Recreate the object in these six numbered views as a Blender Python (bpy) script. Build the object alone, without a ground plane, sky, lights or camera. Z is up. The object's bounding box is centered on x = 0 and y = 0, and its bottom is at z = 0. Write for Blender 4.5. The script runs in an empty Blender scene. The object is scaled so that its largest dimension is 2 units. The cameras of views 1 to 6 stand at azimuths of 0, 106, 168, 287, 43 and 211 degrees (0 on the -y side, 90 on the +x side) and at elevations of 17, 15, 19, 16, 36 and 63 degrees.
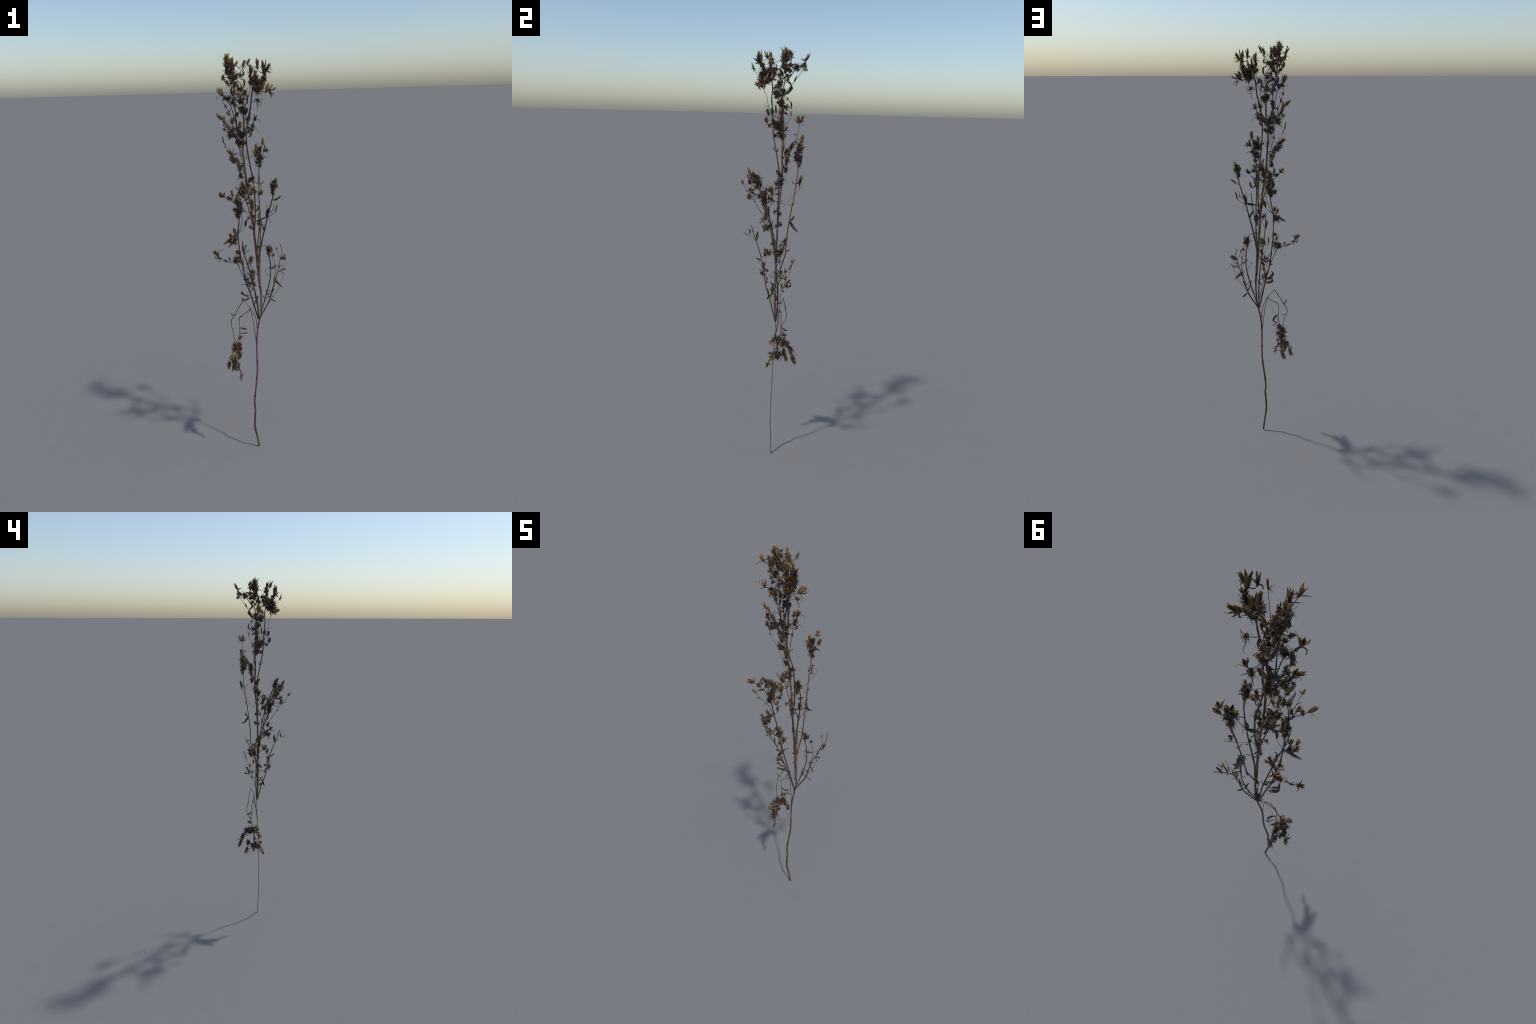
# A dried wildflower stalk: one knotty stem that forks into wiry branches,
# carrying three-pointed seed capsules, withered flower tufts and curled leaves.
import bpy, math, random
import numpy as np
from mathutils import Vector, Matrix, noise

RNG = random.Random(20240611)
U = RNG.uniform

# ------------------------------------------------------------------ materials
def new_mat(name):
    m = bpy.data.materials.new(name)
    m.use_nodes = True
    nt = m.node_tree
    b = nt.nodes["Principled BSDF"]
    return m, nt, b

def N(nt, kind, **kw):
    n = nt.nodes.new(kind)
    for k, v in kw.items():
        setattr(n, k, v)
    return n

def ramp(nt, stops):
    r = N(nt, "ShaderNodeValToRGB")
    e = r.color_ramp.elements
    while len(e) < len(stops):
        e.new(0.5)
    for el, (p, c) in zip(e, stops):
        el.position = p
        el.color = (*c, 1)
    return r

def noise_tex(nt, vec, scale, detail=4, rough=0.6, stretch=None):
    if stretch:
        mp = N(nt, "ShaderNodeMapping")
        mp.inputs["Scale"].default_value = stretch
        nt.links.new(vec, mp.inputs["Vector"])
        vec = mp.outputs["Vector"]
    t = N(nt, "ShaderNodeTexNoise")
    t.inputs["Scale"].default_value = scale
    t.inputs["Detail"].default_value = detail
    t.inputs["Roughness"].default_value = rough
    nt.links.new(vec, t.inputs["Vector"])
    return t.outputs["Fac"]

def mix(nt, fac, a, b, mode="MIX"):
    m = N(nt, "ShaderNodeMix", data_type="RGBA", blend_type=mode)
    if isinstance(fac, (int, float)):
        m.inputs["Factor"].default_value = fac
    else:
        nt.links.new(fac, m.inputs["Factor"])
    for s, v in (("A", a), ("B", b)):
        i = [x for x in m.inputs if x.name == s and x.type == "RGBA"][0]
        if isinstance(v, tuple):
            i.default_value = (*v, 1)
        else:
            nt.links.new(v, i)
    return [o for o in m.outputs if o.type == "RGBA"][0]

def add_bump(nt, b, fac, strength, dist=0.001):
    bp = N(nt, "ShaderNodeBump")
    bp.inputs["Strength"].default_value = strength
    bp.inputs["Distance"].default_value = dist
    nt.links.new(fac, bp.inputs["Height"])
    nt.links.new(bp.outputs["Normal"], b.inputs["Normal"])

def bark_material(name, dark, mid, light, ring=None):
    m, nt, b = new_mat(name)
    co = N(nt, "ShaderNodeTexCoord").outputs["Object"]
    streak = noise_tex(nt, co, 150, 5, 0.65, (1, 1, 0.12))
    patch = noise_tex(nt, co, 16, 3, 0.6)
    r = ramp(nt, [(0.28, dark), (0.5, mid), (0.72, light)])
    nt.links.new(streak, r.inputs["Fac"])
    pr = ramp(nt, [(0.35, (0.55, 0.55, 0.55)), (0.65, (1.15, 1.1, 1.05))])
    nt.links.new(patch, pr.inputs["Fac"])
    col = mix(nt, 1.0, r.outputs["Color"], pr.outputs["Color"], "MULTIPLY")
    if ring:                       # scarred leaf nodes: a pale line over a dark one
        sep = N(nt, "ShaderNodeSeparateXYZ")
        nt.links.new(co, sep.inputs[0])
        ad = N(nt, "ShaderNodeMath", operation="MULTIPLY_ADD")
        nt.links.new(sep.outputs["Z"], ad.inputs[0])
        ad.inputs[1].default_value = 1 / ring[0]
        ad.inputs[2].default_value = ring[1] / ring[0]
        fr = N(nt, "ShaderNodeMath", operation="FRACT")
        nt.links.new(ad.outputs[0], fr.inputs[0])
        k = ramp(nt, [(0.40, (1, 1, 1)), (0.46, (0.42, 0.40, 0.38)), (0.50, (0.5, 0.5, 0.5)), (0.52, (1.9, 1.9, 1.8)), (0.56, (1, 1, 1))])
        nt.links.new(fr.outputs[0], k.inputs["Fac"])
        col = mix(nt, 1.0, col, k.outputs["Color"], "MULTIPLY")
    nt.links.new(col, b.inputs["Base Color"])
    b.inputs["Roughness"].default_value = 0.55
    add_bump(nt, b, streak, 0.6, 0.0008)
    return m

def dry_material(name, stops, axis_stops=None, rough=0.5, grain=70):
    """withered tissue: mottled colour, optional change from base to tip (object z)"""
    m, nt, b = new_mat(name)
    co = N(nt, "ShaderNodeTexCoord").outputs["Object"]
    rnd = N(nt, "ShaderNodeObjectInfo").outputs["Random"]
    add = N(nt, "ShaderNodeVectorMath", operation="ADD")
    cmb = N(nt, "ShaderNodeCombineXYZ")
    mul = N(nt, "ShaderNodeMath", operation="MULTIPLY")
    mul.inputs[1].default_value = 37.0
    nt.links.new(rnd, mul.inputs[0])
    nt.links.new(mul.outputs[0], cmb.inputs[0])
    nt.links.new(co, add.inputs[0])
    nt.links.new(cmb.outputs[0], add.inputs[1])
    n1 = noise_tex(nt, add.outputs[0], 3.2, 4, 0.65)
    r = ramp(nt, stops)
    nt.links.new(n1, r.inputs["Fac"])
    col = r.outputs["Color"]
    if axis_stops:
        sep = N(nt, "ShaderNodeSeparateXYZ")
        nt.links.new(co, sep.inputs[0])
        wob = N(nt, "ShaderNodeMath", operation="MULTIPLY_ADD")
        nt.links.new(n1, wob.inputs[0])
        wob.inputs[1].default_value = 0.5
        nt.links.new(sep.outputs["Z"], wob.inputs[2])
        ar = ramp(nt, [(p * 0.8, (f, f, f)) for p, f, _ in axis_stops])
        ac = ramp(nt, [(p * 0.8, c) for p, _, c in axis_stops])
        sc = N(nt, "ShaderNodeMath", operation="MULTIPLY")
        nt.links.new(wob.outputs[0], sc.inputs[0])
        sc.inputs[1].default_value = 0.64
        nt.links.new(sc.outputs[0], ar.inputs["Fac"])
        nt.links.new(sc.outputs[0], ac.inputs["Fac"])
        col = mix(nt, ar.outputs["Color"], col, ac.outputs["Color"])
    vr = ramp(nt, [(0.0, (0.6, 0.6, 0.6)), (1.0, (1.3, 1.25, 1.15))])
    nt.links.new(rnd, vr.inputs["Fac"])
    col = mix(nt, 1.0, col, vr.outputs["Color"], "MULTIPLY")
    nt.links.new(col, b.inputs["Base Color"])
    rr = N(nt, "ShaderNodeMapRange")
    nt.links.new(n1, rr.inputs["Value"])
    for i, v in enumerate((0.35, 0.65, rough + 0.2, rough - 0.12)):
        rr.inputs[i + 1].default_value = v
    nt.links.new(rr.outputs[0], b.inputs["Roughness"])
    n2 = noise_tex(nt, co, 14, 4, 0.7)
    add_bump(nt, b, n2, 0.5, 0.0012)
    return m

STEM_MAT = bark_material("stem_bark", (0.026, 0.016, 0.010), (0.105, 0.056, 0.029), (0.21, 0.12, 0.065), ring=(0.101, 0.0365))
BRANCH_MAT = bark_material("branch_bark", (0.018, 0.013, 0.010), (0.062, 0.039, 0.023), (0.15, 0.090, 0.048))
TAN_MAT = bark_material("tan_bark", (0.040, 0.024, 0.016), (0.14, 0.078, 0.041), (0.27, 0.158, 0.085))
CAPSULE_MAT = dry_material("capsule_husk",
    [(0.36, (0.034, 0.019, 0.010)), (0.5, (0.125, 0.062, 0.021)), (0.64, (0.27, 0.145, 0.052))],
    axis_stops=[(0.40, 0.0, (0.10, 0.06, 0.02)), (0.72, 0.45, (0.20, 0.118, 0.030)), (0.92, 0.9, (0.56, 0.36, 0.10))],
    rough=0.42)
SEPAL_MAT = dry_material("withered_sepal",
    [(0.34, (0.015, 0.011, 0.008)), (0.5, (0.056, 0.030, 0.015)), (0.64, (0.22, 0.115, 0.052))], rough=0.29)
LEAF_MAT = dry_material("withered_leaf",
    [(0.36, (0.020, 0.018, 0.013)), (0.54, (0.060, 0.050, 0.032)), (0.7, (0.16, 0.125, 0.070))], rough=0.45)

# ------------------------------------------------------------------- geometry
class Mesh:
    """collects vertices and faces of one part"""
    def __init__(self):
        self.v, self.f, self.m = [], [], []

    def grid(self, rows, close_u=False, mat=0):
        base, nu = len(self.v), len(rows[0])
        for r in rows:
            self.v.extend(r)
        for j in range(len(rows) - 1):
            for i in range(nu if close_u else nu - 1):
                a, b2 = base + j * nu + i, base + j * nu + (i + 1) % nu
                self.f.append((a, b2, b2 + nu, a + nu))
                self.m.append(mat)
        return base

    def cap(self, idx, mat=0):
        self.f.append(tuple(idx))
        self.m.append(mat)

    def build(self, name, mats):
        me = bpy.data.meshes.new(name)
        me.from_pydata([tuple(p) for p in self.v], [], self.f)
        for mm in mats:
            me.materials.append(mm)
        me.polygons.foreach_set("material_index", self.m)
        me.polygons.foreach_set("use_smooth", [True] * len(self.f))
        me.update()
        return me

def spline(pts, step=0.006):
    """Catmull-Rom through the control points, evenly sampled"""
    P = [Vector(p) for p in pts]
    P = [P[0] * 2 - P[1]] + P + [P[-1] * 2 - P[-2]]
    out = []
    for i in range(1, len(P) - 2):
        a, b, c, d = P[i - 1:i + 3]
        n = max(2, int((c - b).length / step))
        for k in range(n):
            t = k / n
            out.append(0.5 * (2 * b + (c - a) * t + (2 * a - 5 * b + 4 * c - d) * t * t
                              + (3 * b - a - 3 * c + d) * t ** 3))
    out.append(P[-2])
    return out

def tube(M, pts, rad, sides=8, flat=1.0, wide=Vector((1, 0, 0)), mat=0, rough=0.0):
    """rad(t) -> half width along `wide`; the other half axis is flat * width"""
    n = len(pts)
    rows = []
    prev = None
    for i, p in enumerate(pts):
        t = (pts[min(i + 1, n - 1)] - pts[max(i - 1, 0)])
        t = t.normalized() if t.length > 1e-9 else Vector((0, 0, 1))
        w = wide if prev is None else prev
        w = w - t * w.dot(t)
        if w.length < 1e-4:
            w = t.orthogonal()
        w.normalize()
        prev = w
        q = t.cross(w)
        r = rad(i / (n - 1))
        row = []
        for k in range(sides):
            a = 2 * math.pi * k / sides
            s = 1.0
            if rough:
                s += rough * noise.noise(Vector((p.x * 220, p.y * 220, p.z * 60 + k * 1.7)))
            row.append(p + w * (math.cos(a) * r * s) + q * (math.sin(a) * r * flat * s))
        rows.append(row)
    b = M.grid(rows, True, mat)
    M.cap([b + k for k in reversed(range(sides))], mat)
    e = b + (n - 1) * sides
    M.cap([e + k for k in range(sides)], mat)

def strip(M, pts, width, normal, thick=0.02, mat=0, cup=0.0, pointed=True, sides=3):
    """a thin curled strip (sepal, petal shred) with real thickness"""
    n = len(pts)
    top, bot = [], []
    for i, p in enumerate(pts):
        t = (pts[min(i + 1, n - 1)] - pts[max(i - 1, 0)]).normalized()
        s = t.cross(normal)
        if s.length < 1e-4:
            s = t.orthogonal()
        s.normalize()
        nn = s.cross(t).normalized()
        u = i / (n - 1)
        w = width * (math.sin(math.pi * (0.16 + 0.80 * u)) ** 0.7 if pointed else 1.0)
        a, b = [], []
        for k in range(sides):
            x = -1 + 2 * k / (sides - 1)
            c = p + s * (x * w * 0.5) + nn * (cup * w * x * x)
            h = thick * 0.5 * (1 if abs(x) < 0.9 else 0.45)
            a.append(c + nn * h)
            b.append(c - nn * h)
        top.append(a + b[::-1])
    b0 = M.grid(top, True, mat)
    m = 2 * sides
    M.cap([b0 + k for k in reversed(range(m))], mat)
    M.cap([b0 + (n - 1) * m + k for k in range(m)], mat)

def curl_path(start, d, normal, length, bend, n=7, twist=0.0):
    """points that leave `start` along d and bend about an axis; bend in radians over the length"""
    d = d.normalized()
    axis = d.cross(normal)
    axis = axis.normalized() if axis.length > 1e-4 else d.orthogonal().normalized()
    p = Vector(start)
    out = [p.copy()]
    for i in range(n):
        d = Matrix.Rotation(bend / n * (0.5 + i / n), 3, axis) @ d
        if twist:
            axis = Matrix.Rotation(twist / n, 3, d) @ axis
        p = p + d * (length / n)
        out.append(p.copy())
    return out

def rnd_dir(rg, up=0.0):
    v = Vector((rg.gauss(0, 1), rg.gauss(0, 1), rg.gauss(0, 1) + up))
    return v.normalized()

# --- three-valved seed capsule, unit length along z -------------------------
def capsule_mesh(k):
    rg = random.Random(100 + k)
    M = Mesh()
    fat = rg.uniform(0.12, 0.17)
    split = rg.uniform(0.34, 0.54)
    nv = rg.choice((3, 3, 4))
    for j in range(nv):
        a0 = 2 * math.pi * (j + rg.uniform(-0.1, 0.1)) / nv
        end = rg.uniform(0.78, 1.0)
        flare = rg.uniform(0.03, 0.17)
        rows, inner = [], []
        for i in range(13):
            u = i / 12
            z = u * end
            if u < split:
                w = 1.04
            else:
                w = 1.04 * (1 - ((u - split) / (1 - split)) ** 1.2) + 0.05
            r = fat * (0.28 + 0.85 * math.sin(math.pi * min(1, 0.06 + u * 0.80)) ** 0.8)
            r += flare * max(0, (u - 0.55) / 0.45) ** 1.5
            ro, ri = [], []
            for h in range(7):
                a = a0 + (h / 6 - 0.5) * 2 * math.pi / nv * w
                rr = r * (1 + 0.30 * noise.noise(Vector((3 * math.cos(a) + k, 3 * math.sin(a), 5 * z))))
                rr *= 1 - 0.10 * abs(h / 3 - 1) ** 3
                ro.append(Vector((math.cos(a) * rr, math.sin(a) * rr, z)))
                ri.append(Vector((math.cos(a) * (rr - 0.022), math.sin(a) * (rr - 0.022), z)))
            rows.append(ro + ri[::-1])
        b = M.grid(rows, True, 0)
        M.cap([b + q for q in reversed(range(14))], 0)
        M.cap([b + 12 * 14 + q for q in range(14)], 0)
    # short receptacle
    tube(M, [Vector((0, 0, z)) for z in (-0.06, 0.0, 0.05, 0.1)], lambda t: 0.05 + 0.05 * t, 8, mat=1)
    # curled sepals round the base
    for j in range(rg.choice((5, 6, 7))):
        a = rg.uniform(0, 6.28)
        o = Vector((math.cos(a), math.sin(a), 0))
        L = rg.uniform(0.3, 0.8)
        pts = curl_path(o * 0.07 + Vector((0, 0, rg.uniform(0.0, 0.12))),
                        o + Vector((0, 0, rg.uniform(0.1, 1.2))), Vector((0, 0, 1)), L,
                        rg.uniform(-3.4, 1.6), 9, rg.uniform(-1.5, 1.5))
        strip(M, pts, rg.uniform(0.07, 0.17), o.cross(Vector((0, 0, 1))).cross(o), 0.022, 1, rg.uniform(-.3, .3))
    return M.build("seed_capsule", [CAPSULE_MAT, SEPAL_MAT])

# --- withered flower: knot of curled shreds, unit radius --------------------
def tuft_mesh(k):
    rg = random.Random(300 + k)
    M = Mesh()
    lean = rnd_dir(rg, 0.4) * 0.45               # lopsided, not a ball
    for j in range(rg.randint(9, 12)):          # broad crumpled flakes
        d = (rnd_dir(rg, 0.2) + lean).normalized()
        s = rnd_dir(rg) * rg.uniform(0.0, 0.5) + lean * rg.uniform(-0.4, 0.7)
        pts = curl_path(s, d, rnd_dir(rg), rg.uniform(0.4, 0.9), rg.uniform(-2.6, 2.6), 7, rg.uniform(-1.5, 1.5))
        strip(M, pts, rg.uniform(0.2, 0.46), rnd_dir(rg), 0.045, 0, rg.uniform(-.7, .7))
    for j in range(rg.randint(9, 13)):           # wiry curled sepals standing out
        d = (rnd_dir(rg, 0.1) + lean * 0.5).normalized()
        pts = curl_path(lean * rg.uniform(-0.3, 0.8), d, rnd_dir(rg), rg.uniform(0.7, 2.0), rg.uniform(-4, 4), 11, rg.uniform(-2, 2))
        strip(M, pts, rg.uniform(0.08, 0.16), rnd_dir(rg), 0.05, 0, rg.uniform(-.3, .3))
    for j in range(4):                           # little shrivelled buds in the knot
        c = rnd_dir(rg) * rg.uniform(0.05, 0.5)
        pts = curl_path(c, rnd_dir(rg, 0.5), rnd_dir(rg), rg.uniform(0.35, 0.7), rg.uniform(-0.8, 0.8), 6)
        tube(M, pts, lambda t: 0.16 * math.sin(math.pi * (0.12 + 0.8 * t)) + 0.01, 6, 0.7, mat=0, rough=0.35)
    return M.build("withered_flower", [SEPAL_MAT])

# --- curled dry leaf, unit length along z -----------------------------------
def leaf_mesh(k, bend, wid):
    rg = random.Random(500 + k)
    M = Mesh()
    pts = curl_path((0, 0, 0), Vector((0, 0, 1)), Vector((1, 0, 0)), 1.0, bend, 16, rg.uniform(-.9, .9))
    n = len(pts)
    rows = []
    fold = rg.uniform(0.25, 0.6)
    for i, p in enumerate(pts):
        t = (pts[min(i + 1, n - 1)] - pts[max(i - 1, 0)]).normalized()
        s = t.cross(Vector((1, 0, 0)))
        s = s.normalized() if s.length > 1e-3 else Vector((0, 1, 0))
        nn = s.cross(t).normalized()
        u = i / (n - 1)
        w = wid * (0.05 + math.sin(math.pi * min(1, 0.02 + u ** 0.85 * 0.97)) ** 0.75)
        a, b = [], []
        for h in range(9):
            x = -1 + h / 4
            ang = x * (1.0 + fold)
            c = p + s * (math.sin(ang) / (1.0 + fold) * w) + nn * ((1 - math.cos(ang)) * w * 0.55)
            c += nn * 0.02 * noise.noise(c * 9 + Vector((k, 0, 0)))
            th = 0.009 + (0.010 if h == 4 else 0)
            a.append(c + nn * th)
            b.append(c - nn * th)
        rows.append(a + b[::-1])
    b0 = M.grid(rows, True, 0)
    M.cap([b0 + q for q in reversed(range(18))], 0)
    M.cap([b0 + (n - 1) * 18 + q for q in range(18)], 0)
    return M.build("leaf", [LEAF_MAT])

CAPSULES = [capsule_mesh(k) for k in range(12)]
TUFTS = [tuft_mesh(k) for k in range(14)]
LEAVES = {"flat": [leaf_mesh(k, b, w) for k, (b, w) in enumerate(((0.5, .15), (0.9, .12), (-0.6, .14)))],
          "hook": [leaf_mesh(10 + k, b, w) for k, (b, w) in enumerate(((2.2, .13), (3.0, .11), (2.6, .16)))],
          "broad": [leaf_mesh(20 + k, b, w) for k, (b, w) in enumerate(((1.3, .20), (0.9, .22)))]}

# --------------------------------------------------------------- plant builder
ROOT = bpy.data.objects.new("dried_wildflower", None)
bpy.context.collection.objects.link(ROOT)
ROOT["label"] = "tall dried wildflower stalk with brown seed capsules and curled leaves"
ROOT["category"] = "dried plant"

class Branch:
    all = []
    def __init__(self, name, pts, r0, r1, mat=None, flat=0.75, wide=(1, 0, 0), rad=None, knots=0.1, taper=None, phase=None):
        flat = flat if rad else 0.85
        self.name, self.mat, self.mesh = name, mat or BRANCH_MAT, Mesh()
        self.path = spline(pts)
        self.kids = []
        by_height, phase = phase is not None, U(0, 0.1) if phase is None else phase
        L = sum((b - a).length for a, b in zip(self.path, self.path[1:]))
        def rr(t):
            base = rad(t) if rad else 1.3 * (r0 + (r1 - r0) * t ** 0.8)
            if taper and t > taper[0]:
                base *= 1 + (taper[1] - 1) * min(1, (t - taper[0]) / 0.06)
            along = self.path[round(t * (len(self.path) - 1))].z if by_height else t * L
            s = (along + phase) % knots          # swollen leaf nodes
            return base * (1 + 0.32 * math.exp(-((s - knots / 2) / 0.004) ** 2))
        tube(self.mesh, self.path, rr, 10, flat, Vector(wide), rough=0.16)
        self.sites = list(self.path)
        Branch.all.append(self)

    def near(self, p):
        return min(self.sites, key=lambda q: (q - p).length + 0.6 * max(0, q.z - p.z + 0.004))

    def twig(self, pts, r0=0.0011, r1=0.0007):
        path = spline(pts, 0.004)
        self.sites += path
        tube(self.mesh, path, lambda t: 1.25 * (r0 + (r1 - r0) * t), 6, 0.8, rough=0.2)

    def stalk_to(self, p, d=None, r=0.0010):
        """wiry pedicel from the nearest point of the branch to p"""
        p = Vector(p)
        q = self.near(p)
        D = (p - q).length
        if D < 0.003:
            return q
        mid = (q + p) / 2 + Vector((U(-.08, .08), U(-.08, .08), U(-.12, .02))) * D
        if d is not None:
            mid = mid * 0.5 + (p - d * D * 0.45) * 0.5
        self.twig([q, mid, p], r * 1.25, r)
        return q

    def put(self, me, mtx):
        o = bpy.data.objects.new(me.name.split(".")[0], me)
        o.matrix_world = mtx
        self.kids.append(o)
        return o

    def capsule(self, base, tip, fat=1.0, twig=True):
        b, t = Vector(base), Vector(tip)
        d = (t - b).normalized()
        L = (t - b).length
        if twig:
            self.stalk_to(b, d)
        rot = d.to_track_quat("Z", "Y").to_matrix().to_4x4() @ Matrix.Rotation(U(0, 6.28), 4, "Z")
        f = L * fat * U(0.95, 1.15)
        return self.put(RNG.choice(CAPSULES), Matrix.Translation(b) @ rot @ Matrix.Diagonal((f, f, L, 1)))

    def pod(self, c, d=None, L=0.032, fat=1.0):
        """capsule by centre and rough direction"""
        c = Vector(c)
        if d is None:
            q = self.near(c)
            d = (c - q).normalized() * 0.6 + Vector((U(-.3, .3), U(-.3, .3), 0.8))
        d = (Vector(d) + Vector((U(-.15, .15), U(-.15, .15), U(-.1, .1)))).normalized()
        self.capsule(c - d * L * 0.5, c + d * L * 0.5, fat)

    def tuft(self, c, r=0.014, n=1, spread=(0, 0, 0)):
        for i in range(n):
            p = Vector(c)
            if n > 1:
                p += Vector([RNG.gauss(0, 0.6) * s for s in spread])
            self.stalk_to(p)
            s = r * U(0.9, 1.35)
            rot = Matrix.Rotation(U(0, 6.28), 4, rnd_dir(RNG))
            self.put(RNG.choice(TUFTS), Matrix.Translation(p) @ Matrix.Diagonal((s * .86, s * .86, s * U(1.1, 1.45), 1)) @ rot)

    def clump(self, c, size, tufts, pods, r=0.013, L=0.030, up=0.8):
        """a flower head: several tufts with capsules standing out of them"""
        c, size = Vector(c), Vector(size)
        for i in range(tufts):
            p = c + Vector([U(-1, 1) * s for s in size]) * (0.85 if i else 0)
            self.tuft(p, r)
        for i in range(pods):
            o = rnd_dir(RNG)
            p = c + Vector([a * s for a, s in zip(o, size)])
            self.pod(p, (o.x, o.y, o.z * 0.6 + up), L * U(0.85, 1.15))

    def leaf(self, base, tip, kind="flat", size=None, twig=True, wide=1.0, curl=None):
        b, t = Vector(base), Vector(tip)
        if twig:
            self.stalk_to(b)
        d = t - b
        L = size or d.length * {"flat": 1.04, "hook": 1.5, "broad": 1.1}[kind]
        z = d.normalized()
        c = Vector(curl) if curl else Vector((U(-1, 1), U(-1, 1), U(-0.2, 1.4)))
        x = c - z * c.dot(z)
        x = x.normalized() if x.length > 1e-3 else z.orthogonal().normalized()
        y = z.cross(x)
        rot = Matrix((x, y, z)).transposed().to_4x4()
        if kind == "hook":
            rot = rot @ Matrix.Rotation(-0.9, 4, "Y")
        w = L * wide
        self.put(RNG.choice(LEAVES[kind]), Matrix.Translation(b) @ rot @ Matrix.Diagonal((w, w, L, 1)))

    def finish(self):
        o = bpy.data.objects.new(self.name, self.mesh.build(self.name, [self.mat]))
        bpy.context.collection.objects.link(o)
        o.parent = ROOT
        for k in self.kids:
            bpy.context.collection.objects.link(k)
            k.parent = o
        return o

# ------------------------------------------------------------------- the stem
#STEM#
# knotty main stem, flattened like the dried thing, widening to its cut top
def stem_width(t):
    return float(np.interp(t * 1.06, (0, .12, .74, .86, .93, .99, 1.06), (.0052, .0052, .0041, .0042, .0062, .0080, .0080)))

stem = Branch("stem", [(0.0172, .027, 0.001), (0.0118, .0255, .041), (0.0052, .023, .081), (-0.0006, .019, .113), (-0.0026, .0165, .141),
        (-0.0012, .0163, .172), (0.0014, .0168, .211), (0.0032, .0172, .235), (0.0000, .0168, .262), (-0.0002, .0170, .288), (0.0026, .0182, .315),
        (0.0090, .0212, .364), (0.0156, .0245, .420), (0.0192, .0262, .464), (0.0198, .0275, .508), (0.0194, .0285, .552), (0.0197, .0300, .602),
        (0.0210, .0328, .637), (0.0248, .0368, .676), (0.0305, .0395, .705), (0.0355, .0405, .732), (0.0412, .0400, .756), (0.0450, .0380, .788),
        (0.0468, .0355, .825), (0.0478, .034, .865), (0.0466, .033, .90), (0.0425, .033, .933), (0.0408, .034, .966), (0.0378, .035, 1.009),
        (0.0370, .035, 1.035), (0.0375, .035, 1.058)],
        .005, .008, STEM_MAT, flat=0.33, wide=(.93, .37, 0), rad=stem_width, knots=0.101, phase=0.0365)

#BRANCHES#
# --- A: left branch with the side arm
A = Branch("branch", [(0.033, .038, .742), (0.020, .032, .79), (-0.002, .025, .88), (-0.024, .019, .955),
        (-0.037, .010, 1.03), (-0.048, .001, 1.11), (-0.053, -.022, 1.208), (-0.045, -.046, 1.275), (-0.045, -.072, 1.345)],
        .0030, .0020)
A.leaf((-.012, .010, .885), (-.045, .000, .910), "hook", curl=(0, 0, 1))
A.leaf((-.008, .018, .866), (-.046, .000, .876), "hook", curl=(0, 0, 1))
A.leaf((-.010, .016, .870), (-.030, .026, .876), "flat")
A.tuft((-.030, .016, .965), .010)
A.leaf((-.025, -.005, .945), (-.050, -.020, .955), "flat")
A.leaf((-.053, -.022, 1.205), (-.112, -.035, 1.150), "flat")
A.twig([(-.053, -.022, 1.208), (-.032, -.026, 1.225), (-.018, -.030, 1.243)])
A.leaf((-.018, -.030, 1.240), (-.014, -.032, 1.275), "hook")
A.capsule((-.082, -.066, 1.200), (-.091, -.085, 1.228), 1.0)
A.capsule((-.080, -.055, 1.168), (-.094, -.078, 1.192), 1.1)
A.pod((-.064, -.050, 1.190), (-.3, -.3, .6), .030)
A.pod((-.068, -.055, 1.232), (-.2, -.3, .9), .034)
A.tuft((-.070, -.045, 1.175), .012, 2, (.01, .01, .01))
A.tuft((-.058, .000, 1.110), .012)
A.pod((-.062, .030, 1.105), (-.5, .3, .7), .030)
A.leaf((-.046, .002, 1.09), (-.038, -.01, 1.13), "broad")

# --- side arm of A that reaches out to -x
arm = Branch("branch", [(-.026, .018, .962), (-.046, .017, 1.0), (-.061, .024, 1.040), (-.085, .022, 1.050),
        (-.120, .021, 1.060), (-.150, .022, 1.080), (-.165, .027, 1.102)], .0014, .0010, knots=.06)
arm.clump((-.068, .030, 1.066), (.022, .010, .014), 7, 1, .012, .024)
arm.pod((-.100, .026, 1.073), (-.2, .1, 1), .022)
arm.pod((-.122, .022, 1.062), (-.8, 0, .1), .022)
arm.capsule((-.138, .020, 1.075), (-.166, .024, 1.080), 1.2)
arm.capsule((-.152, .022, 1.090), (-.182, .027, 1.114), 1.0)
arm.twig([(-.152, .025, 1.10), (-.140, .03, 1.112), (-.128, .035, 1.112)])

# --- B: branch that leans to the front and ends in a blunt stub
B = Branch("branch", [(0.034, .036, .75), (0.029, .010, .84), (0.018, -.018, .915), (0.0, -.042, 1.01),
        (-0.012, -.060, 1.065), (-.024, -.084, 1.120), (-.029, -.100, 1.158), (-.031, -.112, 1.194)], .0028, .0019)
B.twig([(-.024, -.084, 1.120), (-.016, -.104, 1.138), (-.008, -.121, 1.148)])
B.leaf((-.008, -.121, 1.148), (-.006, -.145, 1.154), "flat")
B.leaf((-.010, -.118, 1.146), (-.014, -.112, 1.175), "hook")
B.leaf((-.026, -.082, 1.120), (-.044, -.068, 1.156), "broad", wide=1.2)
B.leaf((-.034, -.040, 1.050), (-.040, -.046, 1.088), "flat")
B.twig([(.004, -.036, .99), (-.015, -.033, 1.02), (-.034, -.040, 1.052)])
B.leaf((.000, -.044, 1.03), (.006, -.068, 1.048), "hook")
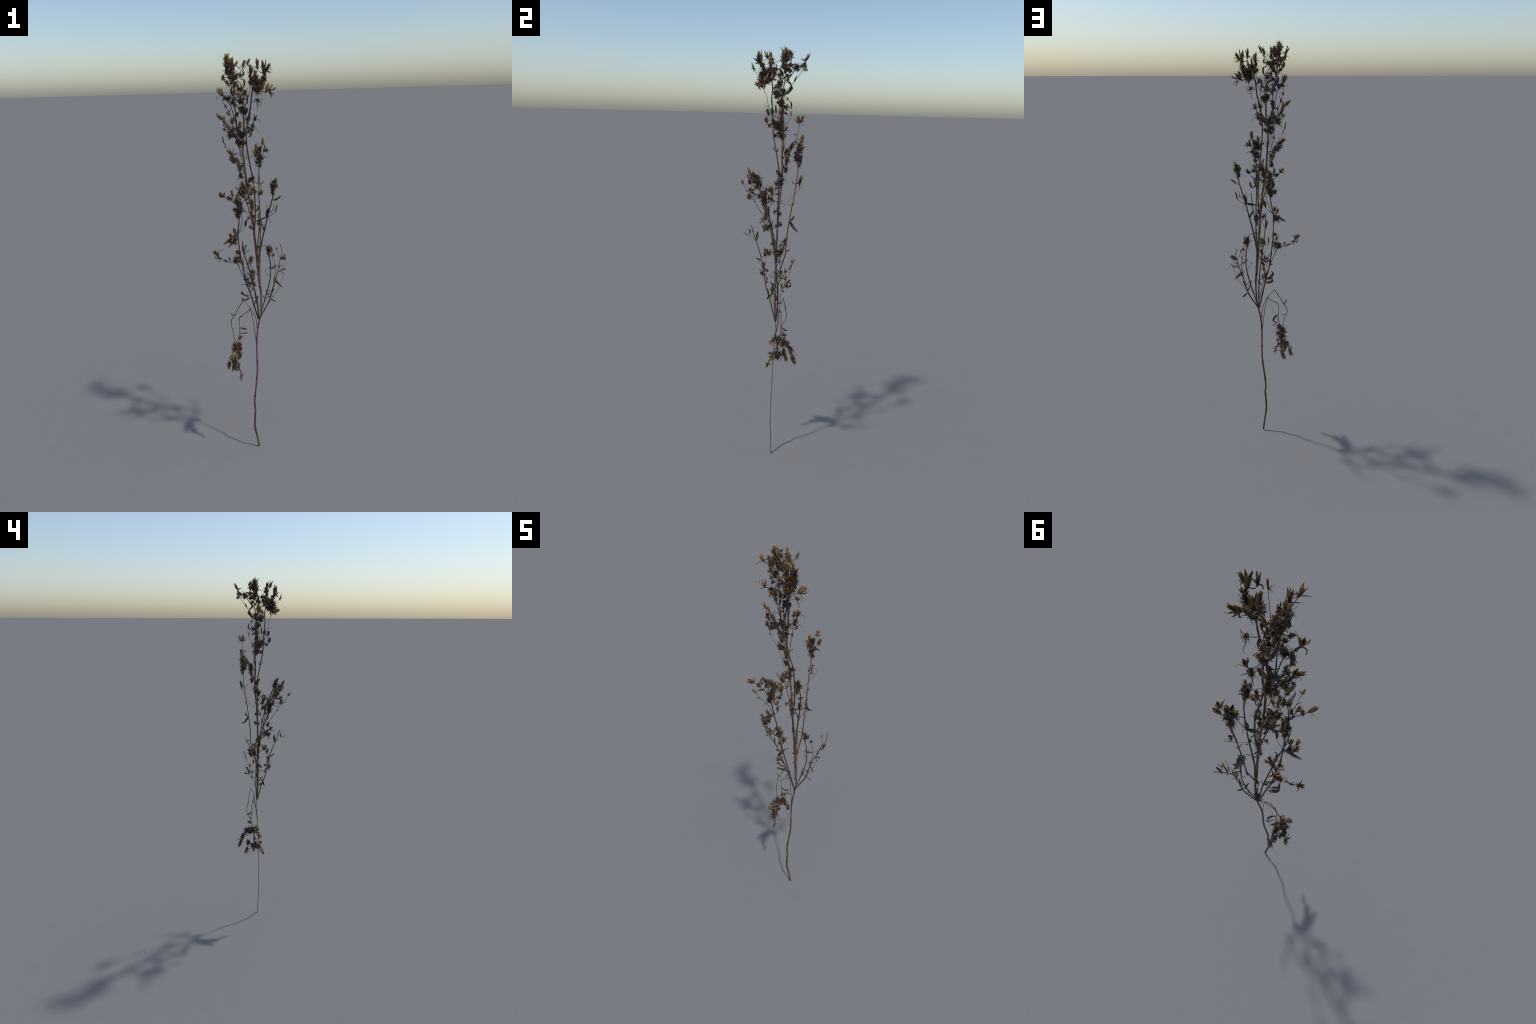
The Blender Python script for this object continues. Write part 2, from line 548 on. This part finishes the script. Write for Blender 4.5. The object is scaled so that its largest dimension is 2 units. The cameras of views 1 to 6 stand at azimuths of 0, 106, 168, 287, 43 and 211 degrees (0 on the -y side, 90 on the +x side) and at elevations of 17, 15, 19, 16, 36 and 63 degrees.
B.twig([(.002, -.040, 1.0), (.010, -.05, 1.015), (.014, -.058, 1.035)])
B.clump((-.008, -.040, .968), (.022, .012, .022), 5, 1, .009, .022)
B.tuft((-.006, -.038, 1.017), .011, 2, (.01, .01, .01))
B.pod((-.010, -.036, 1.067), (0, 0, 1), .028)
B.pod((.006, -.02, 1.085), (.4, 0, .9), .034)
B.capsule((.000, -.012, 1.062), (.018, .006, 1.098), .9)
B.leaf((.016, -.015, .925), (-.004, -.02, .955), "hook")
B.leaf((.026, .004, .86), (.034, .012, .885), "flat")
B.leaf((.028, .008, .875), (.020, -.012, .838), "flat")
B.tuft((-.018, -.026, .978), .010)

# --- D: thin right branch with a flower head
D = Branch("branch", [(0.038, .040, .75), (0.060, .052, .82), (0.079, .060, .883), (.094, .062, .945), (.098, .058, .972),
        (.098, .054, 1.03), (.091, .050, 1.07), (.088, .048, 1.105)], .0024, .0019)
D.clump((.089, .050, 1.108), (.016, .012, .012), 4, 0, .014)
D.tuft((.091, .050, 1.085), .013, 3, (.006, .006, .016))
D.twig([(.098, .057, .956), (.084, .062, .972), (.071, .065, .992)])
D.leaf((.071, .065, .990), (.078, .066, .998), "hook", .016)
D.leaf((.098, .056, 1.010), (.118, .046, 1.022), "hook")
D.twig([(.112, .066, .93), (.124, .080, 1.0), (.112, .073, 1.050), (.104, .068, 1.07)], .0013, .0009)
D.tuft((.112, .073, 1.068), .011)
D.leaf((.124, .082, 1.005), (.098, .060, 1.012), "hook")
D.leaf((.088, .060, .89), (.105, .054, .885), "hook")
D.leaf((.080, .055, .87), (.074, .050, .90), "flat")

# --- E: right branch, forked, with hanging leaves
E = Branch("branch", [(0.038, .041, .745), (0.065, .054, .79), (0.090, .063, .836), (0.110, .066, .905),
        (0.128, .072, .962), (0.140, .090, .995), (0.149, .114, 1.034), (0.158, .130, 1.055), (.160, .137, 1.066), (.152, .153, 1.098)],
        .0028, .0013)
E.leaf((.149, .114, 1.032), (.176, .098, 1.045), "broad", wide=1.25)
E.capsule((.160, .098, 1.036), (.172, .070, 1.046), .9)
E.twig([(.130, .080, .975), (.148, .070, .985), (.160, .062, 1.01), (.172, .058, 1.03)])
E.leaf((.148, .068, .985), (.158, .058, .965), "broad")
E.leaf((.140, .075, .985), (.166, .070, 1.00), "hook")
E.leaf((.112, .058, .950), (.140, .040, .902), "flat", wide=1.3)
E.twig([(.149, .114, 1.034), (.140, .128, 1.06), (.131, .134, 1.080), (.137, .131, 1.090)])
E.tuft((.132, .134, 1.080), .008)
E.leaf((.095, .060, .838), (.121, .078, .824), "flat")
E.twig([(.092, .064, .84), (.085, .058, .818), (.078, .055, .82)])
E.leaf((.104, .065, .87), (.112, .056, .905), "flat")
E.twig([(.06, .05, .78), (.10, .048, .85), (.140, .046, .91), (.158, .052, .97)], .0008, .0006)
E.leaf((.09, .064, .85), (.080, .050, .87), "hook")

# --- spray of small pods behind the fork (+y)
S = Branch("twig", [(0.030, .040, .80), (.018, .055, .87), (.014, .066, .905), (.012, .076, .94)], .0013, .0010, knots=.05)
S.pod((.013, .078, .964), (0, .1, 1), .026)
S.pod((.005, .092, .946), (0, .5, .8), .028)
S.pod((.018, .060, .925), (0, .2, 1), .024)
S.pod((.018, .057, .990), (0, .3, 1), .024)
S.leaf((.014, .066, .900), (.004, .062, .880), "broad")
S.leaf((.012, .074, .92), (-.018, .100, .924), "hook")
S.tuft((.012, .080, .925), .010, 2, (.008, .008, .006))
S.twig([(.012, .072, .93), (.004, .095, .99), (-.006, .110, 1.05)], .0008, .0005)
S.leaf((.004, .092, .985), (-.008, .113, 1.056), "flat", wide=.3)

# --- P: thin bare branch next to the main axis
P = Branch("twig", [(.037, .032, 1.05), (.039, .014, 1.150), (.049, -.002, 1.238), (.052, -.020, 1.285), (.052, -.037, 1.318)],
           .0020, .0016)
P.leaf((.048, -.002, 1.235), (.058, -.014, 1.215), "flat")
P.tuft((.040, .010, 1.13), .009)

# --- C: right fork of the main axis
C = Branch("branch", [(.039, .035, 1.045), (.050, .030, 1.11), (.062, .024, 1.170), (.076, .017, 1.227), (.087, .009, 1.275),
        (.100, -.004, 1.325), (.111, -.018, 1.370), (.115, -.034, 1.405), (.116, -.040, 1.430)], .0032, .0018)
C.clump((.116, -.046, 1.432), (.010, .012, .022), 6, 1, .013, .026, .8)
C.clump((.114, -.045, 1.392), (.008, .010, .014), 3, 0, .010)
C.capsule((.116, -.050, 1.44), (.132, -.062, 1.470), .8)
C.leaf((.112, -.030, 1.362), (.138, -.050, 1.385), "hook")
C.twig([(.085, .010, 1.272), (.108, .010, 1.285), (.128, .006, 1.300)])
C.leaf((.128, .006, 1.298), (.130, .006, 1.335), "flat")
C.twig([(.128, .006, 1.300), (.118, .008, 1.308), (.116, .006, 1.328), (.126, .004, 1.338)])
C.leaf((.085, .010, 1.275), (.040, -.022, 1.248), "broad", wide=.75)
C.leaf((.084, .008, 1.27), (.075, .02, 1.315), "broad")
C.twig([(.085, .010, 1.272), (.096, .016, 1.30), (.088, .018, 1.328), (.080, .018, 1.31)])
C.leaf((.07, .02, 1.205), (.06, .012, 1.24), "flat")
C.twig([(.088, .009, 1.275), (.099, .018, 1.262), (.097, .02, 1.24)])

# --- M: main axis above the cut
M2 = Branch("branch", [(.034, .035, 1.04), (.030, .034, 1.10), (.026, .033, 1.15), (.022, .033, 1.198), (.016, .034, 1.27), (.008, .037, 1.34),
        (-.003, .040, 1.40), (-.008, .041, 1.449), (-.015, .036, 1.536), (-.018, .038, 1.60), (-.010, .037, 1.686),
        (-.012, .028, 1.78), (-.009, .024, 1.84), (-.024, .028, 1.875), (-.048, .032, 1.895)], .0044, .0026, TAN_MAT, taper=(0.80, 0.45))
M2.tuft((.014, .030, 1.213), .011, 2, (.012, .01, .01))
M2.tuft((.006, .032, 1.275), .011, 3, (.016, .012, .010))
M2.leaf((.012, .034, 1.28), (.036, .026, 1.274), "flat")
M2.twig([(-.015, .036, 1.536), (-.028, .034, 1.55), (-.034, .03, 1.58), (-.032, .028, 1.60)])
M2.twig([(-.015, .036, 1.536), (-.005, .044, 1.55), (-.004, .05, 1.58)])
M2.twig([(-.015, .036, 1.537), (-.022, .040, 1.56), (-.028, .042, 1.60)])
M2.clump((-.012, .030, 1.402), (.022, .018, .020), 6, 1, .013, .030)
M2.tuft((.002, .036, 1.43), .012, 3, (.014, .012, .020))
M2.leaf((-.004, .036, 1.40), (.004, .006, 1.385), "broad")
M2.leaf((-.004, .036, 1.36), (-.002, .012, 1.345), "broad")
M2.clump((-.031, .050, 1.466), (.010, .012, .016), 4, 0, .012)
M2.pod((-.036, .050, 1.50), (-.1, 0, 1), .032)
M2.capsule((-.040, .048, 1.512), (-.042, .064, 1.545), 1.0)
M2.capsule((-.050, .046, 1.528), (-.088, .045, 1.556), 1.1)
M2.capsule((-.066, .056, 1.556), (-.094, .074, 1.588), .9)
M2.tuft((-.052, .047, 1.530), .012, 4, (.014, .008, .012))
M2.tuft((-.032, .050, 1.500), .012, 3, (.008, .008, .014))
M2.clump((-.026, .020, 1.618), (.024, .018, .018), 7, 1, .014, .030, .2)
M2.clump((-.020, .018, 1.655), (.018, .018, .018), 5, 1, .012, .032)
M2.leaf((-.016, .030, 1.645), (-.030, .012, 1.692), "broad")
M2.leaf((-.014, .028, 1.635), (-.028, -.02, 1.672), "broad")
M2.clump((-.010, .026, 1.756), (.020, .016, .016), 7, 1, .013, .026)
M2.pod((-.022, .000, 1.806), (.2, -.3, 1), .036)
M2.leaf((.006, .008, 1.803), (-.020, .008, 1.796), "flat")
M2.tuft((-.028, .030, 1.80), .011, 2, (.01, .01, .01))
M2.leaf((.010, .022, 1.785), (.012, .018, 1.825), "flat")
M2.tuft((-.032, .020, 1.838), .012, 3, (.015, .015, .008))
M2.pod((-.032, .050, 1.862), (-.1, .2, 1), .028)
M2.leaf((-.010, .018, 1.85), (-.006, .017, 1.888), "hook")
M2.leaf((-.012, .028, 1.790), (-.012, -.010, 1.812), "hook", wide=.8, curl=(0, 0, 1))
M2.leaf((-.012, .028, 1.79), (-.018, .052, 1.80), "flat", curl=(0, 0, 1))

# --- L: short side stalk into the central clump
L5 = Branch("twig", [(.021, .033, 1.205), (.008, .027, 1.28), (-.010, .024, 1.35), (-.024, .023, 1.40), (-.030, .023, 1.428)],
            .0022, .0018, TAN_MAT)
L5.tuft((-.028, .020, 1.395), .013, 3, (.014, .014, .012))
L5.leaf((-.028, .02, 1.40), (-.05, .01, 1.42), "hook")
L5.pod((-.022, -.012, 1.382), (-.2, -.4, .8), .030)
L5.tuft((-.01, -.012, 1.37), .010, 2, (.01, .01, .01))

# --- H: flower heads that hang in front of the main axis (-y)
H = Branch("twig", [(-.045, -.068, 1.335), (-.030, -.085, 1.385), (-.005, -.094, 1.412), (.026, -.096, 1.412), (.050, -.094, 1.404)],
           .0016, .0011, knots=.05)
H.clump((-.015, -.085, 1.415), (.026, .012, .012), 4, 1, .013, .028)
H.clump((.026, -.094, 1.412), (.020, .012, .010), 3, 0, .012)
H.capsule((.014, -.095, 1.418), (.034, -.096, 1.448), 1.1)
H.capsule((.046, -.094, 1.400), (.070, -.090, 1.424), 1.0)
H.pod((.022, -.102, 1.351), (.3, -.1, 1), .030)
H.pod((.045, -.102, 1.345), (.4, -.1, 1), .032)
H.tuft((.012, -.095, 1.372), .011, 2, (.016, .01, .012))
H.capsule((-.014, -.112, 1.430), (-.030, -.134, 1.474), .75)
H.tuft((-.006, -.108, 1.428), .012, 2, (.012, .010, .012))
H.pod((.018, -.045, 1.362), (.2, .1, 1), .030)
H.tuft((.012, -.060, 1.350), .010, 2, (.010, .010, .010))

# --- A head: knot where branch A ends, with a reaching arm to -x -y
AH = Branch("twig", [(-.045, -.072, 1.345), (-.062, -.080, 1.362), (-.087, -.092, 1.382), (-.112, -.108, 1.402)], .0015, .0010, knots=.05)
AH.clump((-.048, -.060, 1.325), (.014, .012, .032), 7, 1, .012, .028)
AH.clump((-.086, -.090, 1.384), (.016, .012, .010), 4, 0, .011)
AH.capsule((-.104, -.102, 1.398), (-.130, -.132, 1.417), 1.05)
AH.capsule((-.068, -.085, 1.395), (-.074, -.090, 1.430), .8)
AH.pod((-.050, -.075, 1.392), (.2, 0, 1), .032)
AH.leaf((-.060, -.085, 1.37), (-.06, -.12, 1.375), "flat")
AH.tuft((-.040, -.05, 1.355), .012, 3, (.012, .012, .014))
AH.capsule((-.052, -.016, 1.338), (-.048, -.028, 1.392), .75)
AH.pod((-.046, -.032, 1.335), (.2, .3, 1), .030)
AH.tuft((-.050, -.022, 1.325), .012, 3, (.010, .010, .016))
AH.clump((-.034, -.058, 1.330), (.020, .012, .030), 3, 1, .011, .028)
AH.tuft((-.048, -.05, 1.29), .011, 2, (.010, .008, .012))
AH.leaf((-.045, -.05, 1.30), (-.020, -.03, 1.315), "hook")

# --- N: thin stalk reaching far to the front
NS = Branch("twig", [(-.050, -.028, 1.212), (-.038, -.055, 1.245), (-.030, -.076, 1.276), (-.032, -.103, 1.318), (-.037, -.136, 1.354), (-.046, -.166, 1.397)],
           .0013, .0008)
NS.capsule((-.044, -.160, 1.388), (-.049, -.174, 1.412), .9)
NS.leaf((-.036, -.13, 1.35), (-.05, -.15, 1.35), "flat")
NS.leaf((-.032, -.10, 1.315), (-.040, -.105, 1.295), "flat")

# --- R: slender branch that leaves low and stands behind (+y)
R = Branch("branch", [(.042, .036, .925), (.043, .049, .978), (.046, .066, 1.035), (.048, .082, 1.091), (.051, .084, 1.134), (.053, .094, 1.230),
        (.051, .115, 1.367), (.053, .127, 1.458), (.057, .128, 1.515)], .0028, .0018, TAN_MAT)
R.leaf((.052, .097, 1.243), (.045, .106, 1.188), "broad", wide=1.3, curl=(0, 1, 0))
R.leaf((.049, .100, 1.243), (.050, .118, 1.262), "hook")
R.twig([(.051, .115, 1.365), (.060, .130, 1.385), (.070, .150, 1.405), (.070, .152, 1.425)])
R.leaf((.060, .138, 1.40), (.058, .150, 1.435), "hook")
R.capsule((.054, .135, 1.425), (.052, .150, 1.46), .6)
R.twig([(.051, .115, 1.365), (.036, .085, 1.333), (.024, .058, 1.305), (.015, .036, 1.286)], .0008, .0007)
R.clump((.058, .131, 1.525), (.016, .014, .018), 7, 0, .013)
R.clump((.052, .128, 1.56), (.010, .012, .016), 3, 1, .010, .032)
R.capsule((.074, .144, 1.594), (.078, .151, 1.632), 1.05)
R.capsule((.078, .142, 1.560), (.096, .156, 1.590), 1.1)
R.tuft((.048, .130, 1.55), .014, 4, (.016, .012, .020))
R.tuft((.062, .134, 1.500), .013, 2, (.010, .010, .010))
R.leaf((.060, .130, 1.55), (.066, .138, 1.59), "flat", wide=1.3)
R.capsule((.046, .125, 1.570), (.040, .128, 1.612), .9)
R.capsule((.040, .120, 1.545), (.026, .118, 1.580), .9)
R.leaf((.062, .135, 1.535), (.10, .135, 1.54), "flat")

# --- Q: stalk at the back with two upright capsules
Q = Branch("twig", [(-.018, .046, 1.475), (-.026, .068, 1.54), (-.034, .095, 1.60), (-.037, .105, 1.66), (-.036, .108, 1.672)], .0013, .0009)
Q.capsule((-.034, .102, 1.672), (-.028, .100, 1.712), .95)
Q.capsule((-.034, .112, 1.675), (-.022, .130, 1.712), .7)
Q.leaf((-.036, .10, 1.62), (-.032, .080, 1.618), "flat", wide=1.4)
Q.tuft((-.034, .090, 1.59), .009)

# --- X: knotted arm to -x in the upper third
X = Branch("branch", [(-.018, .034, 1.60), (-.045, .014, 1.635), (-.070, .008, 1.670), (-.092, .004, 1.705), (-.110, .002, 1.728)], .0020, .0013)
X.clump((-.062, .010, 1.655), (.022, .010, .018), 6, 0, .013)
X.clump((-.084, .006, 1.69), (.014, .008, .014), 4, 0, .010)
X.capsule((-.088, .004, 1.695), (-.106, -.003, 1.748), .7)
X.capsule((-.106, .002, 1.722), (-.134, .000, 1.750), .8)
X.twig([(-.004, .040, 1.405), (-.030, .030, 1.475), (-.062, .018, 1.55), (-.085, .012, 1.585), (-.097, .011, 1.611), (-.105, .014, 1.64)], .0008, .0006)
X.leaf((-.099, .011, 1.60), (-.095, .011, 1.62), "flat")
X.leaf((-.101, .012, 1.615), (-.107, .015, 1.652), "flat", wide=.7)
X.pod((-.055, -.055, 1.685), (-.2, -.3, .9), .034)
X.pod((-.058, -.050, 1.720), (-.1, -.2, 1), .034)
X.tuft((-.052, -.025, 1.66), .011, 3, (.012, .014, .012))

# --- K: upper right axis ending in the biggest flower head
K = Branch("branch", [(.022, .033, 1.20), (.030, .035, 1.27), (.031, .036, 1.34), (.024, .036, 1.443), (.010, .018, 1.53), (.000, -.003, 1.62), (.006, -.006, 1.70),
        (.022, -.008, 1.77), (.028, -.004, 1.816), (.036, -.008, 1.86), (.042, -.012, 1.90)], .0027, .0022)
K.clump((.058, -.030, 1.855), (.024, .024, .026), 15, 2, .016, .032)
K.clump((.082, -.030, 1.885), (.010, .012, .028), 7, 1, .012, .032)
K.clump((.036, -.012, 1.885), (.018, .018, .020), 7, 2, .013, .034)
K.capsule((.028, -.012, 1.905), (.027, -.018, 1.952), .8)
K.capsule((.042, -.010, 1.895), (.046, -.012, 1.928), .9)
K.capsule((.050, -.030, 1.872), (.056, -.034, 1.906), .9)
K.capsule((.084, -.040, 1.905), (.080, -.053, 1.972), .7)
K.capsule((.090, -.045, 1.915), (.112, -.048, 1.952), .9)
K.capsule((.056, -.050, 1.925), (.054, -.058, 1.972), .8)
K.capsule((.092, -.022, 1.838), (.116, .010, 1.868), 1.1)
K.twig([(.098, -.012, 1.845), (.112, .006, 1.842), (.122, .014, 1.850)])
K.tuft((.050, .020, 1.790), .011, 2, (.008, .012, .010))
K.twig([(.050, .022, 1.785), (.064, .016, 1.79), (.076, .010, 1.806)])
K.twig([(.050, .022, 1.78), (.062, .02, 1.775), (.074, .016, 1.79)])
K.twig([(.050, .024, 1.78), (.054, .036, 1.758), (.046, .038, 1.752)])
K.tuft((.010, -.004, 1.735), .010, 2, (.008, .008, .015))
K.capsule((.036, .046, 1.708), (.048, .050, 1.742), 1.0)
K.pod((.030, .046, 1.69), (.3, .1, .9), .030)
K.pod((.021, .062, 1.652), (.2, .4, .6), .026)
K.tuft((.030, .040, 1.672), .010, 3, (.010, .010, .012))
K.twig([(.034, .045, 1.68), (.048, .05, 1.67), (.058, .052, 1.658)])
K.twig([(.045, .050, 1.71), (.058, .056, 1.715), (.068, .058, 1.70)])
K.leaf((.012, .01, 1.71), (.016, .004, 1.748), "flat")
K.tuft((.026, .036, 1.445), .011, 2, (.008, .010, .014))
K.tuft((.006, .015, 1.67), .012, 3, (.010, .012, .014))

# --- W: thin stalk to the front of the head
W = Branch("twig", [(.004, -.006, 1.69), (.000, -.030, 1.745), (.002, -.036, 1.780), (.016, -.052, 1.82), (.030, -.066, 1.86), (.048, -.088, 1.902)], .0011, .0007)
W.capsule((.044, -.083, 1.89), (.052, -.093, 1.922), .6)
W.capsule((-.002, -.068, 1.826), (.001, -.100, 1.843), 1.1)
W.tuft((-.004, -.062, 1.826), .010, 2, (.008, .008, .004))
W.leaf((.004, -.036, 1.74), (-.01, -.052, 1.732), "flat")

# --- V: left top stalks
V = Branch("branch", [(-.024, .028, 1.635), (-.042, .020, 1.70), (-.047, .018, 1.78), (-.055, .024, 1.83), (-.064, .030, 1.88), (-.074, .030, 1.94)],
           .0020, .0014)
V.clump((-.070, .030, 1.945), (.012, .026, .034), 13, 2, .014, .032)
V.clump((-.050, .036, 1.905), (.020, .024, .016), 8, 1, .012, .028)
V.capsule((-.074, .026, 1.957), (-.076, .024, 2.0025), .8)
V.capsule((-.056, .020, 1.935), (-.052, .018, 1.982), .9)
V.capsule((-.040, .058, 1.945), (-.026, .066, 1.968), 1.1)
V.capsule((-.006, .032, 1.938), (.004, .035, 1.974), .9)
V.capsule((.012, .060, 1.945), (.026, .067, 1.978), .9)
V.twig([(-.035, .04, 1.89), (-.012, .034, 1.905), (-.006, .032, 1.935)])
V.twig([(-.006, .033, 1.925), (.004, .05, 1.935), (.012, .060, 1.945)])
V.tuft((-.015, .032, 1.905), .011, 2, (.012, .01, .006))
V.leaf((-.055, .02, 1.87), (-.03, .01, 1.90), "broad")
V.leaf((-.08, .02, 1.92), (-.092, .012, 1.955), "hook", wide=.5)
V.capsule((-.064, -.055, 1.945), (-.074, -.072, 1.982), 1.0)
V.capsule((-.048, -.034, 1.935), (-.054, -.044, 1.980), .95)
V.tuft((-.046, -.015, 1.90), .012, 4, (.012, .016, .020))
V.pod((-.058, -.030, 1.90), (-.6, -.5, .3), .030)
V.tuft((-.048, -.026, 1.87), .012, 3, (.010, .012, .018))
V.tuft((-.046, -.036, 1.925), .011, 2, (.008, .008, .012))
V.tuft((-.075, .020, 1.87), .011, 2, (.008, .01, .01))
V.tuft((-.092, .020, 1.895), .010, 2, (.006, .008, .008))

# --- Y: arm to the back (+y) at the top
Y = Branch("twig", [(-.058, .026, 1.85), (-.050, .052, 1.868), (-.060, .075, 1.900), (-.075, .105, 1.925), (-.084, .118, 1.945)], .0018, .0012)
Y.capsule((-.080, .112, 1.935), (-.094, .127, 1.970), 1.0)
Y.capsule((-.060, .112, 1.905), (-.050, .132, 1.892), 1.1)
Y.tuft((-.070, .100, 1.915), .012, 3, (.010, .010, .010))
Y.clump((-.060, .078, 1.908), (.012, .012, .012), 4, 1, .012, .026)
Y.leaf((-.05, .04, 1.865), (-.045, .07, 1.875), "broad")
Y.twig([(-.016, .030, 1.795), (-.042, .055, 1.825), (-.055, .085, 1.865), (-.060, .108, 1.90)], .0012, .0010)
Y.leaf((-.050, .07, 1.845), (-.052, .078, 1.875), "flat")
Y.leaf((-.016, .030, 1.793), (-.052, .062, 1.83), "hook", wide=1.2, curl=(0, 0, 1), twig=False)

# --- Z: left stalk with the side capsules
Z = Branch("twig", [(-.030, .028, 1.64), (-.048, .018, 1.71), (-.062, .016, 1.768), (-.078, .014, 1.805), (-.092, .000, 1.818), (-.104, -.018, 1.828)],
           .0016, .0011)
Z.capsule((-.102, -.016, 1.822), (-.110, -.012, 1.864), 1.1)
Z.clump((-.080, .016, 1.808), (.018, .012, .010), 6, 0, .012)
Z.pod((-.052, .000, 1.802), (.1, -.2, 1), .034)
Z.pod((-.038, -.010, 1.828), (-.8, -.3, .4), .034)
Z.tuft((-.052, .006, 1.79), .011, 3, (.012, .012, .008))
Z.tuft((-.046, .030, 1.745), .011, 3, (.014, .012, .018))
Z.twig([(-.045, .045, 1.66), (-.060, .062, 1.71), (-.074, .056, 1.75), (-.090, .036, 1.775), (-.098, .01, 1.80)], .0009, .0007)
Z.leaf((-.058, .062, 1.70), (-.060, .064, 1.727), "flat", wide=1.3)
Z.leaf((-.072, .057, 1.738), (-.074, .056, 1.765), "flat", wide=1.3)
Z.tuft((-.088, .035, 1.775), .008)
Z.leaf((-.07, .055, 1.735), (-.082, .040, 1.760), "hook", wide=.7, curl=(0, 0, 1))

# --- F: broken branch that hangs down on the left
F = Branch("broken_branch", [(.0245, .037, .672), (.023, .047, .705), (.017, .050, .75), (-.003, .046, .793), (-.024, .050, .820), (-.041, .054, .841)],
           .0015, .0010)
F2 = Branch("broken_branch", [(-.041, .054, .841), (-.056, .055, .818), (-.074, .056, .787), (-.092, .056, .757), (-.104, .058, .735), (-.107, .058, .715),
        (-.102, .045, .690), (-.095, .034, .655), (-.093, .028, .621)], .0014, .0011)
F2.leaf((-.093, .056, .755), (-.110, .045, .775), "flat")
F2.leaf((-.093, .056, .755), (-.078, .060, .762), "flat")
F2.leaf((-.101, .044, .692), (-.080, .048, .690), "flat")
F3 = Branch("broken_branch", [(.0197, .030, .602), (.013, .036, .66), (.008, .040, .71), (.000, .043, .76), (-.008, .044, .799)], .0014, .0011)
F4 = Branch("broken_branch", [(-.008, .044, .799), (-.030, .042, .778), (-.062, .040, .755), (-.066, .041, .735), (-.064, .042, .681), (-.068, .045, .650), (-.080, .036, .625),
        (-.085, .028, .590), (-.086, .020, .55), (-.086, .012, .51)], .0014, .0012, TAN_MAT)
F4.leaf((-.062, .040, .757), (-.048, .036, .765), "broad")
F4.leaf((-.062, .044, .696), (-.034, .074, .680), "hook")
F4.leaf((-.060, .046, .662), (-.036, .078, .640), "flat", wide=1.1)
F4.tuft((-.062, .062, .634), .011, 2, (.008, .01, .005))
F4.twig([(-.06, .06, .632), (-.045, .068, .628), (-.036, .072, .622)])
F4.twig([(-.008, .044, .799), (-.040, .042, .72), (-.072, .040, .645)], .0006, .0005)
F4.clump((-.082, .028, .598), (.020, .034, .016), 11, 1, .014, .026, -.6)
F4.clump((-.080, .066, .585), (.014, .022, .016), 8, 0, .013)
F4.pod((-.060, .036, .580), (.6, 0, -.4), .024)
F4.capsule((-.092, .078, .572), (-.074, .104, .512), .7)
F4.capsule((-.070, .100, .525), (-.080, .122, .468), .7)
F4.tuft((-.080, .088, .555), .011, 3, (.008, .012, .018))
F4.pod((-.068, .102, .510), (0, .1, -1), .028)
F4.pod((-.098, -.006, .590), (-.1, -.8, .1), .026)
F4.capsule((-.095, -.012, .585), (-.110, -.026, .550), 1.2)
F4.capsule((-.086, .018, .560), (-.084, .014, .522), 1.2)
F4.clump((-.088, .010, .512), (.018, .030, .018), 9, 1, .012, .028, -1)
F4.clump((-.100, .042, .520), (.018, .020, .016), 6, 0, .012)
F4.capsule((-.120, .052, .500), (-.134, .061, .452), .95)
F4.capsule((-.100, .025, .505), (-.106, .010, .462), .9)
F4.capsule((-.090, .000, .500), (-.082, -.004, .472), 1.1)
F4.pod((-.066, -.015, .482), (.2, -.5, -.6), .028)
F4.capsule((-.066, -.022, .468), (-.060, -.033, .434), 1.0)
F4.twig([(-.064, -.028, .45), (-.075, -.02, .452), (-.083, -.014, .462)])
F4.twig([(-.086, .014, .53), (-.092, .040, .48), (-.094, .054, .435)], .0012, .0004)

# small shrivelled leaves in pairs at the nodes of the wiry branches
for br, spots, size in ((A, (.38, .56, .76), .024), (B, (.30, .52), .022), (C, (.22, .42, .66), .026), (D, (.30, .62), .020),
                        (E, (.34, .52, .70), .022), (R, (.30, .50, .66, .82), .020), (M2, (.20, .31, .44), .022), (K, (.18, .34, .50, .62), .020)):
    for t in spots:
        i = round(t * (len(br.path) - 1))
        p, d = br.path[i], (br.path[i] - br.path[i - 1]).normalized()
        side = d.cross(rnd_dir(RNG)).normalized()
        for sgn in (-1, 1):
            if U(0, 1) < 0.8:
                o = (side * sgn + d * U(0.2, 0.9)).normalized()
                br.leaf(p, p + o * size * U(0.7, 1.2), RNG.choice(("hook", "flat")), twig=False, wide=U(.8, 1.2), curl=(0, 0, U(-.3, 1)))

for br in Branch.all:
    br.finish()
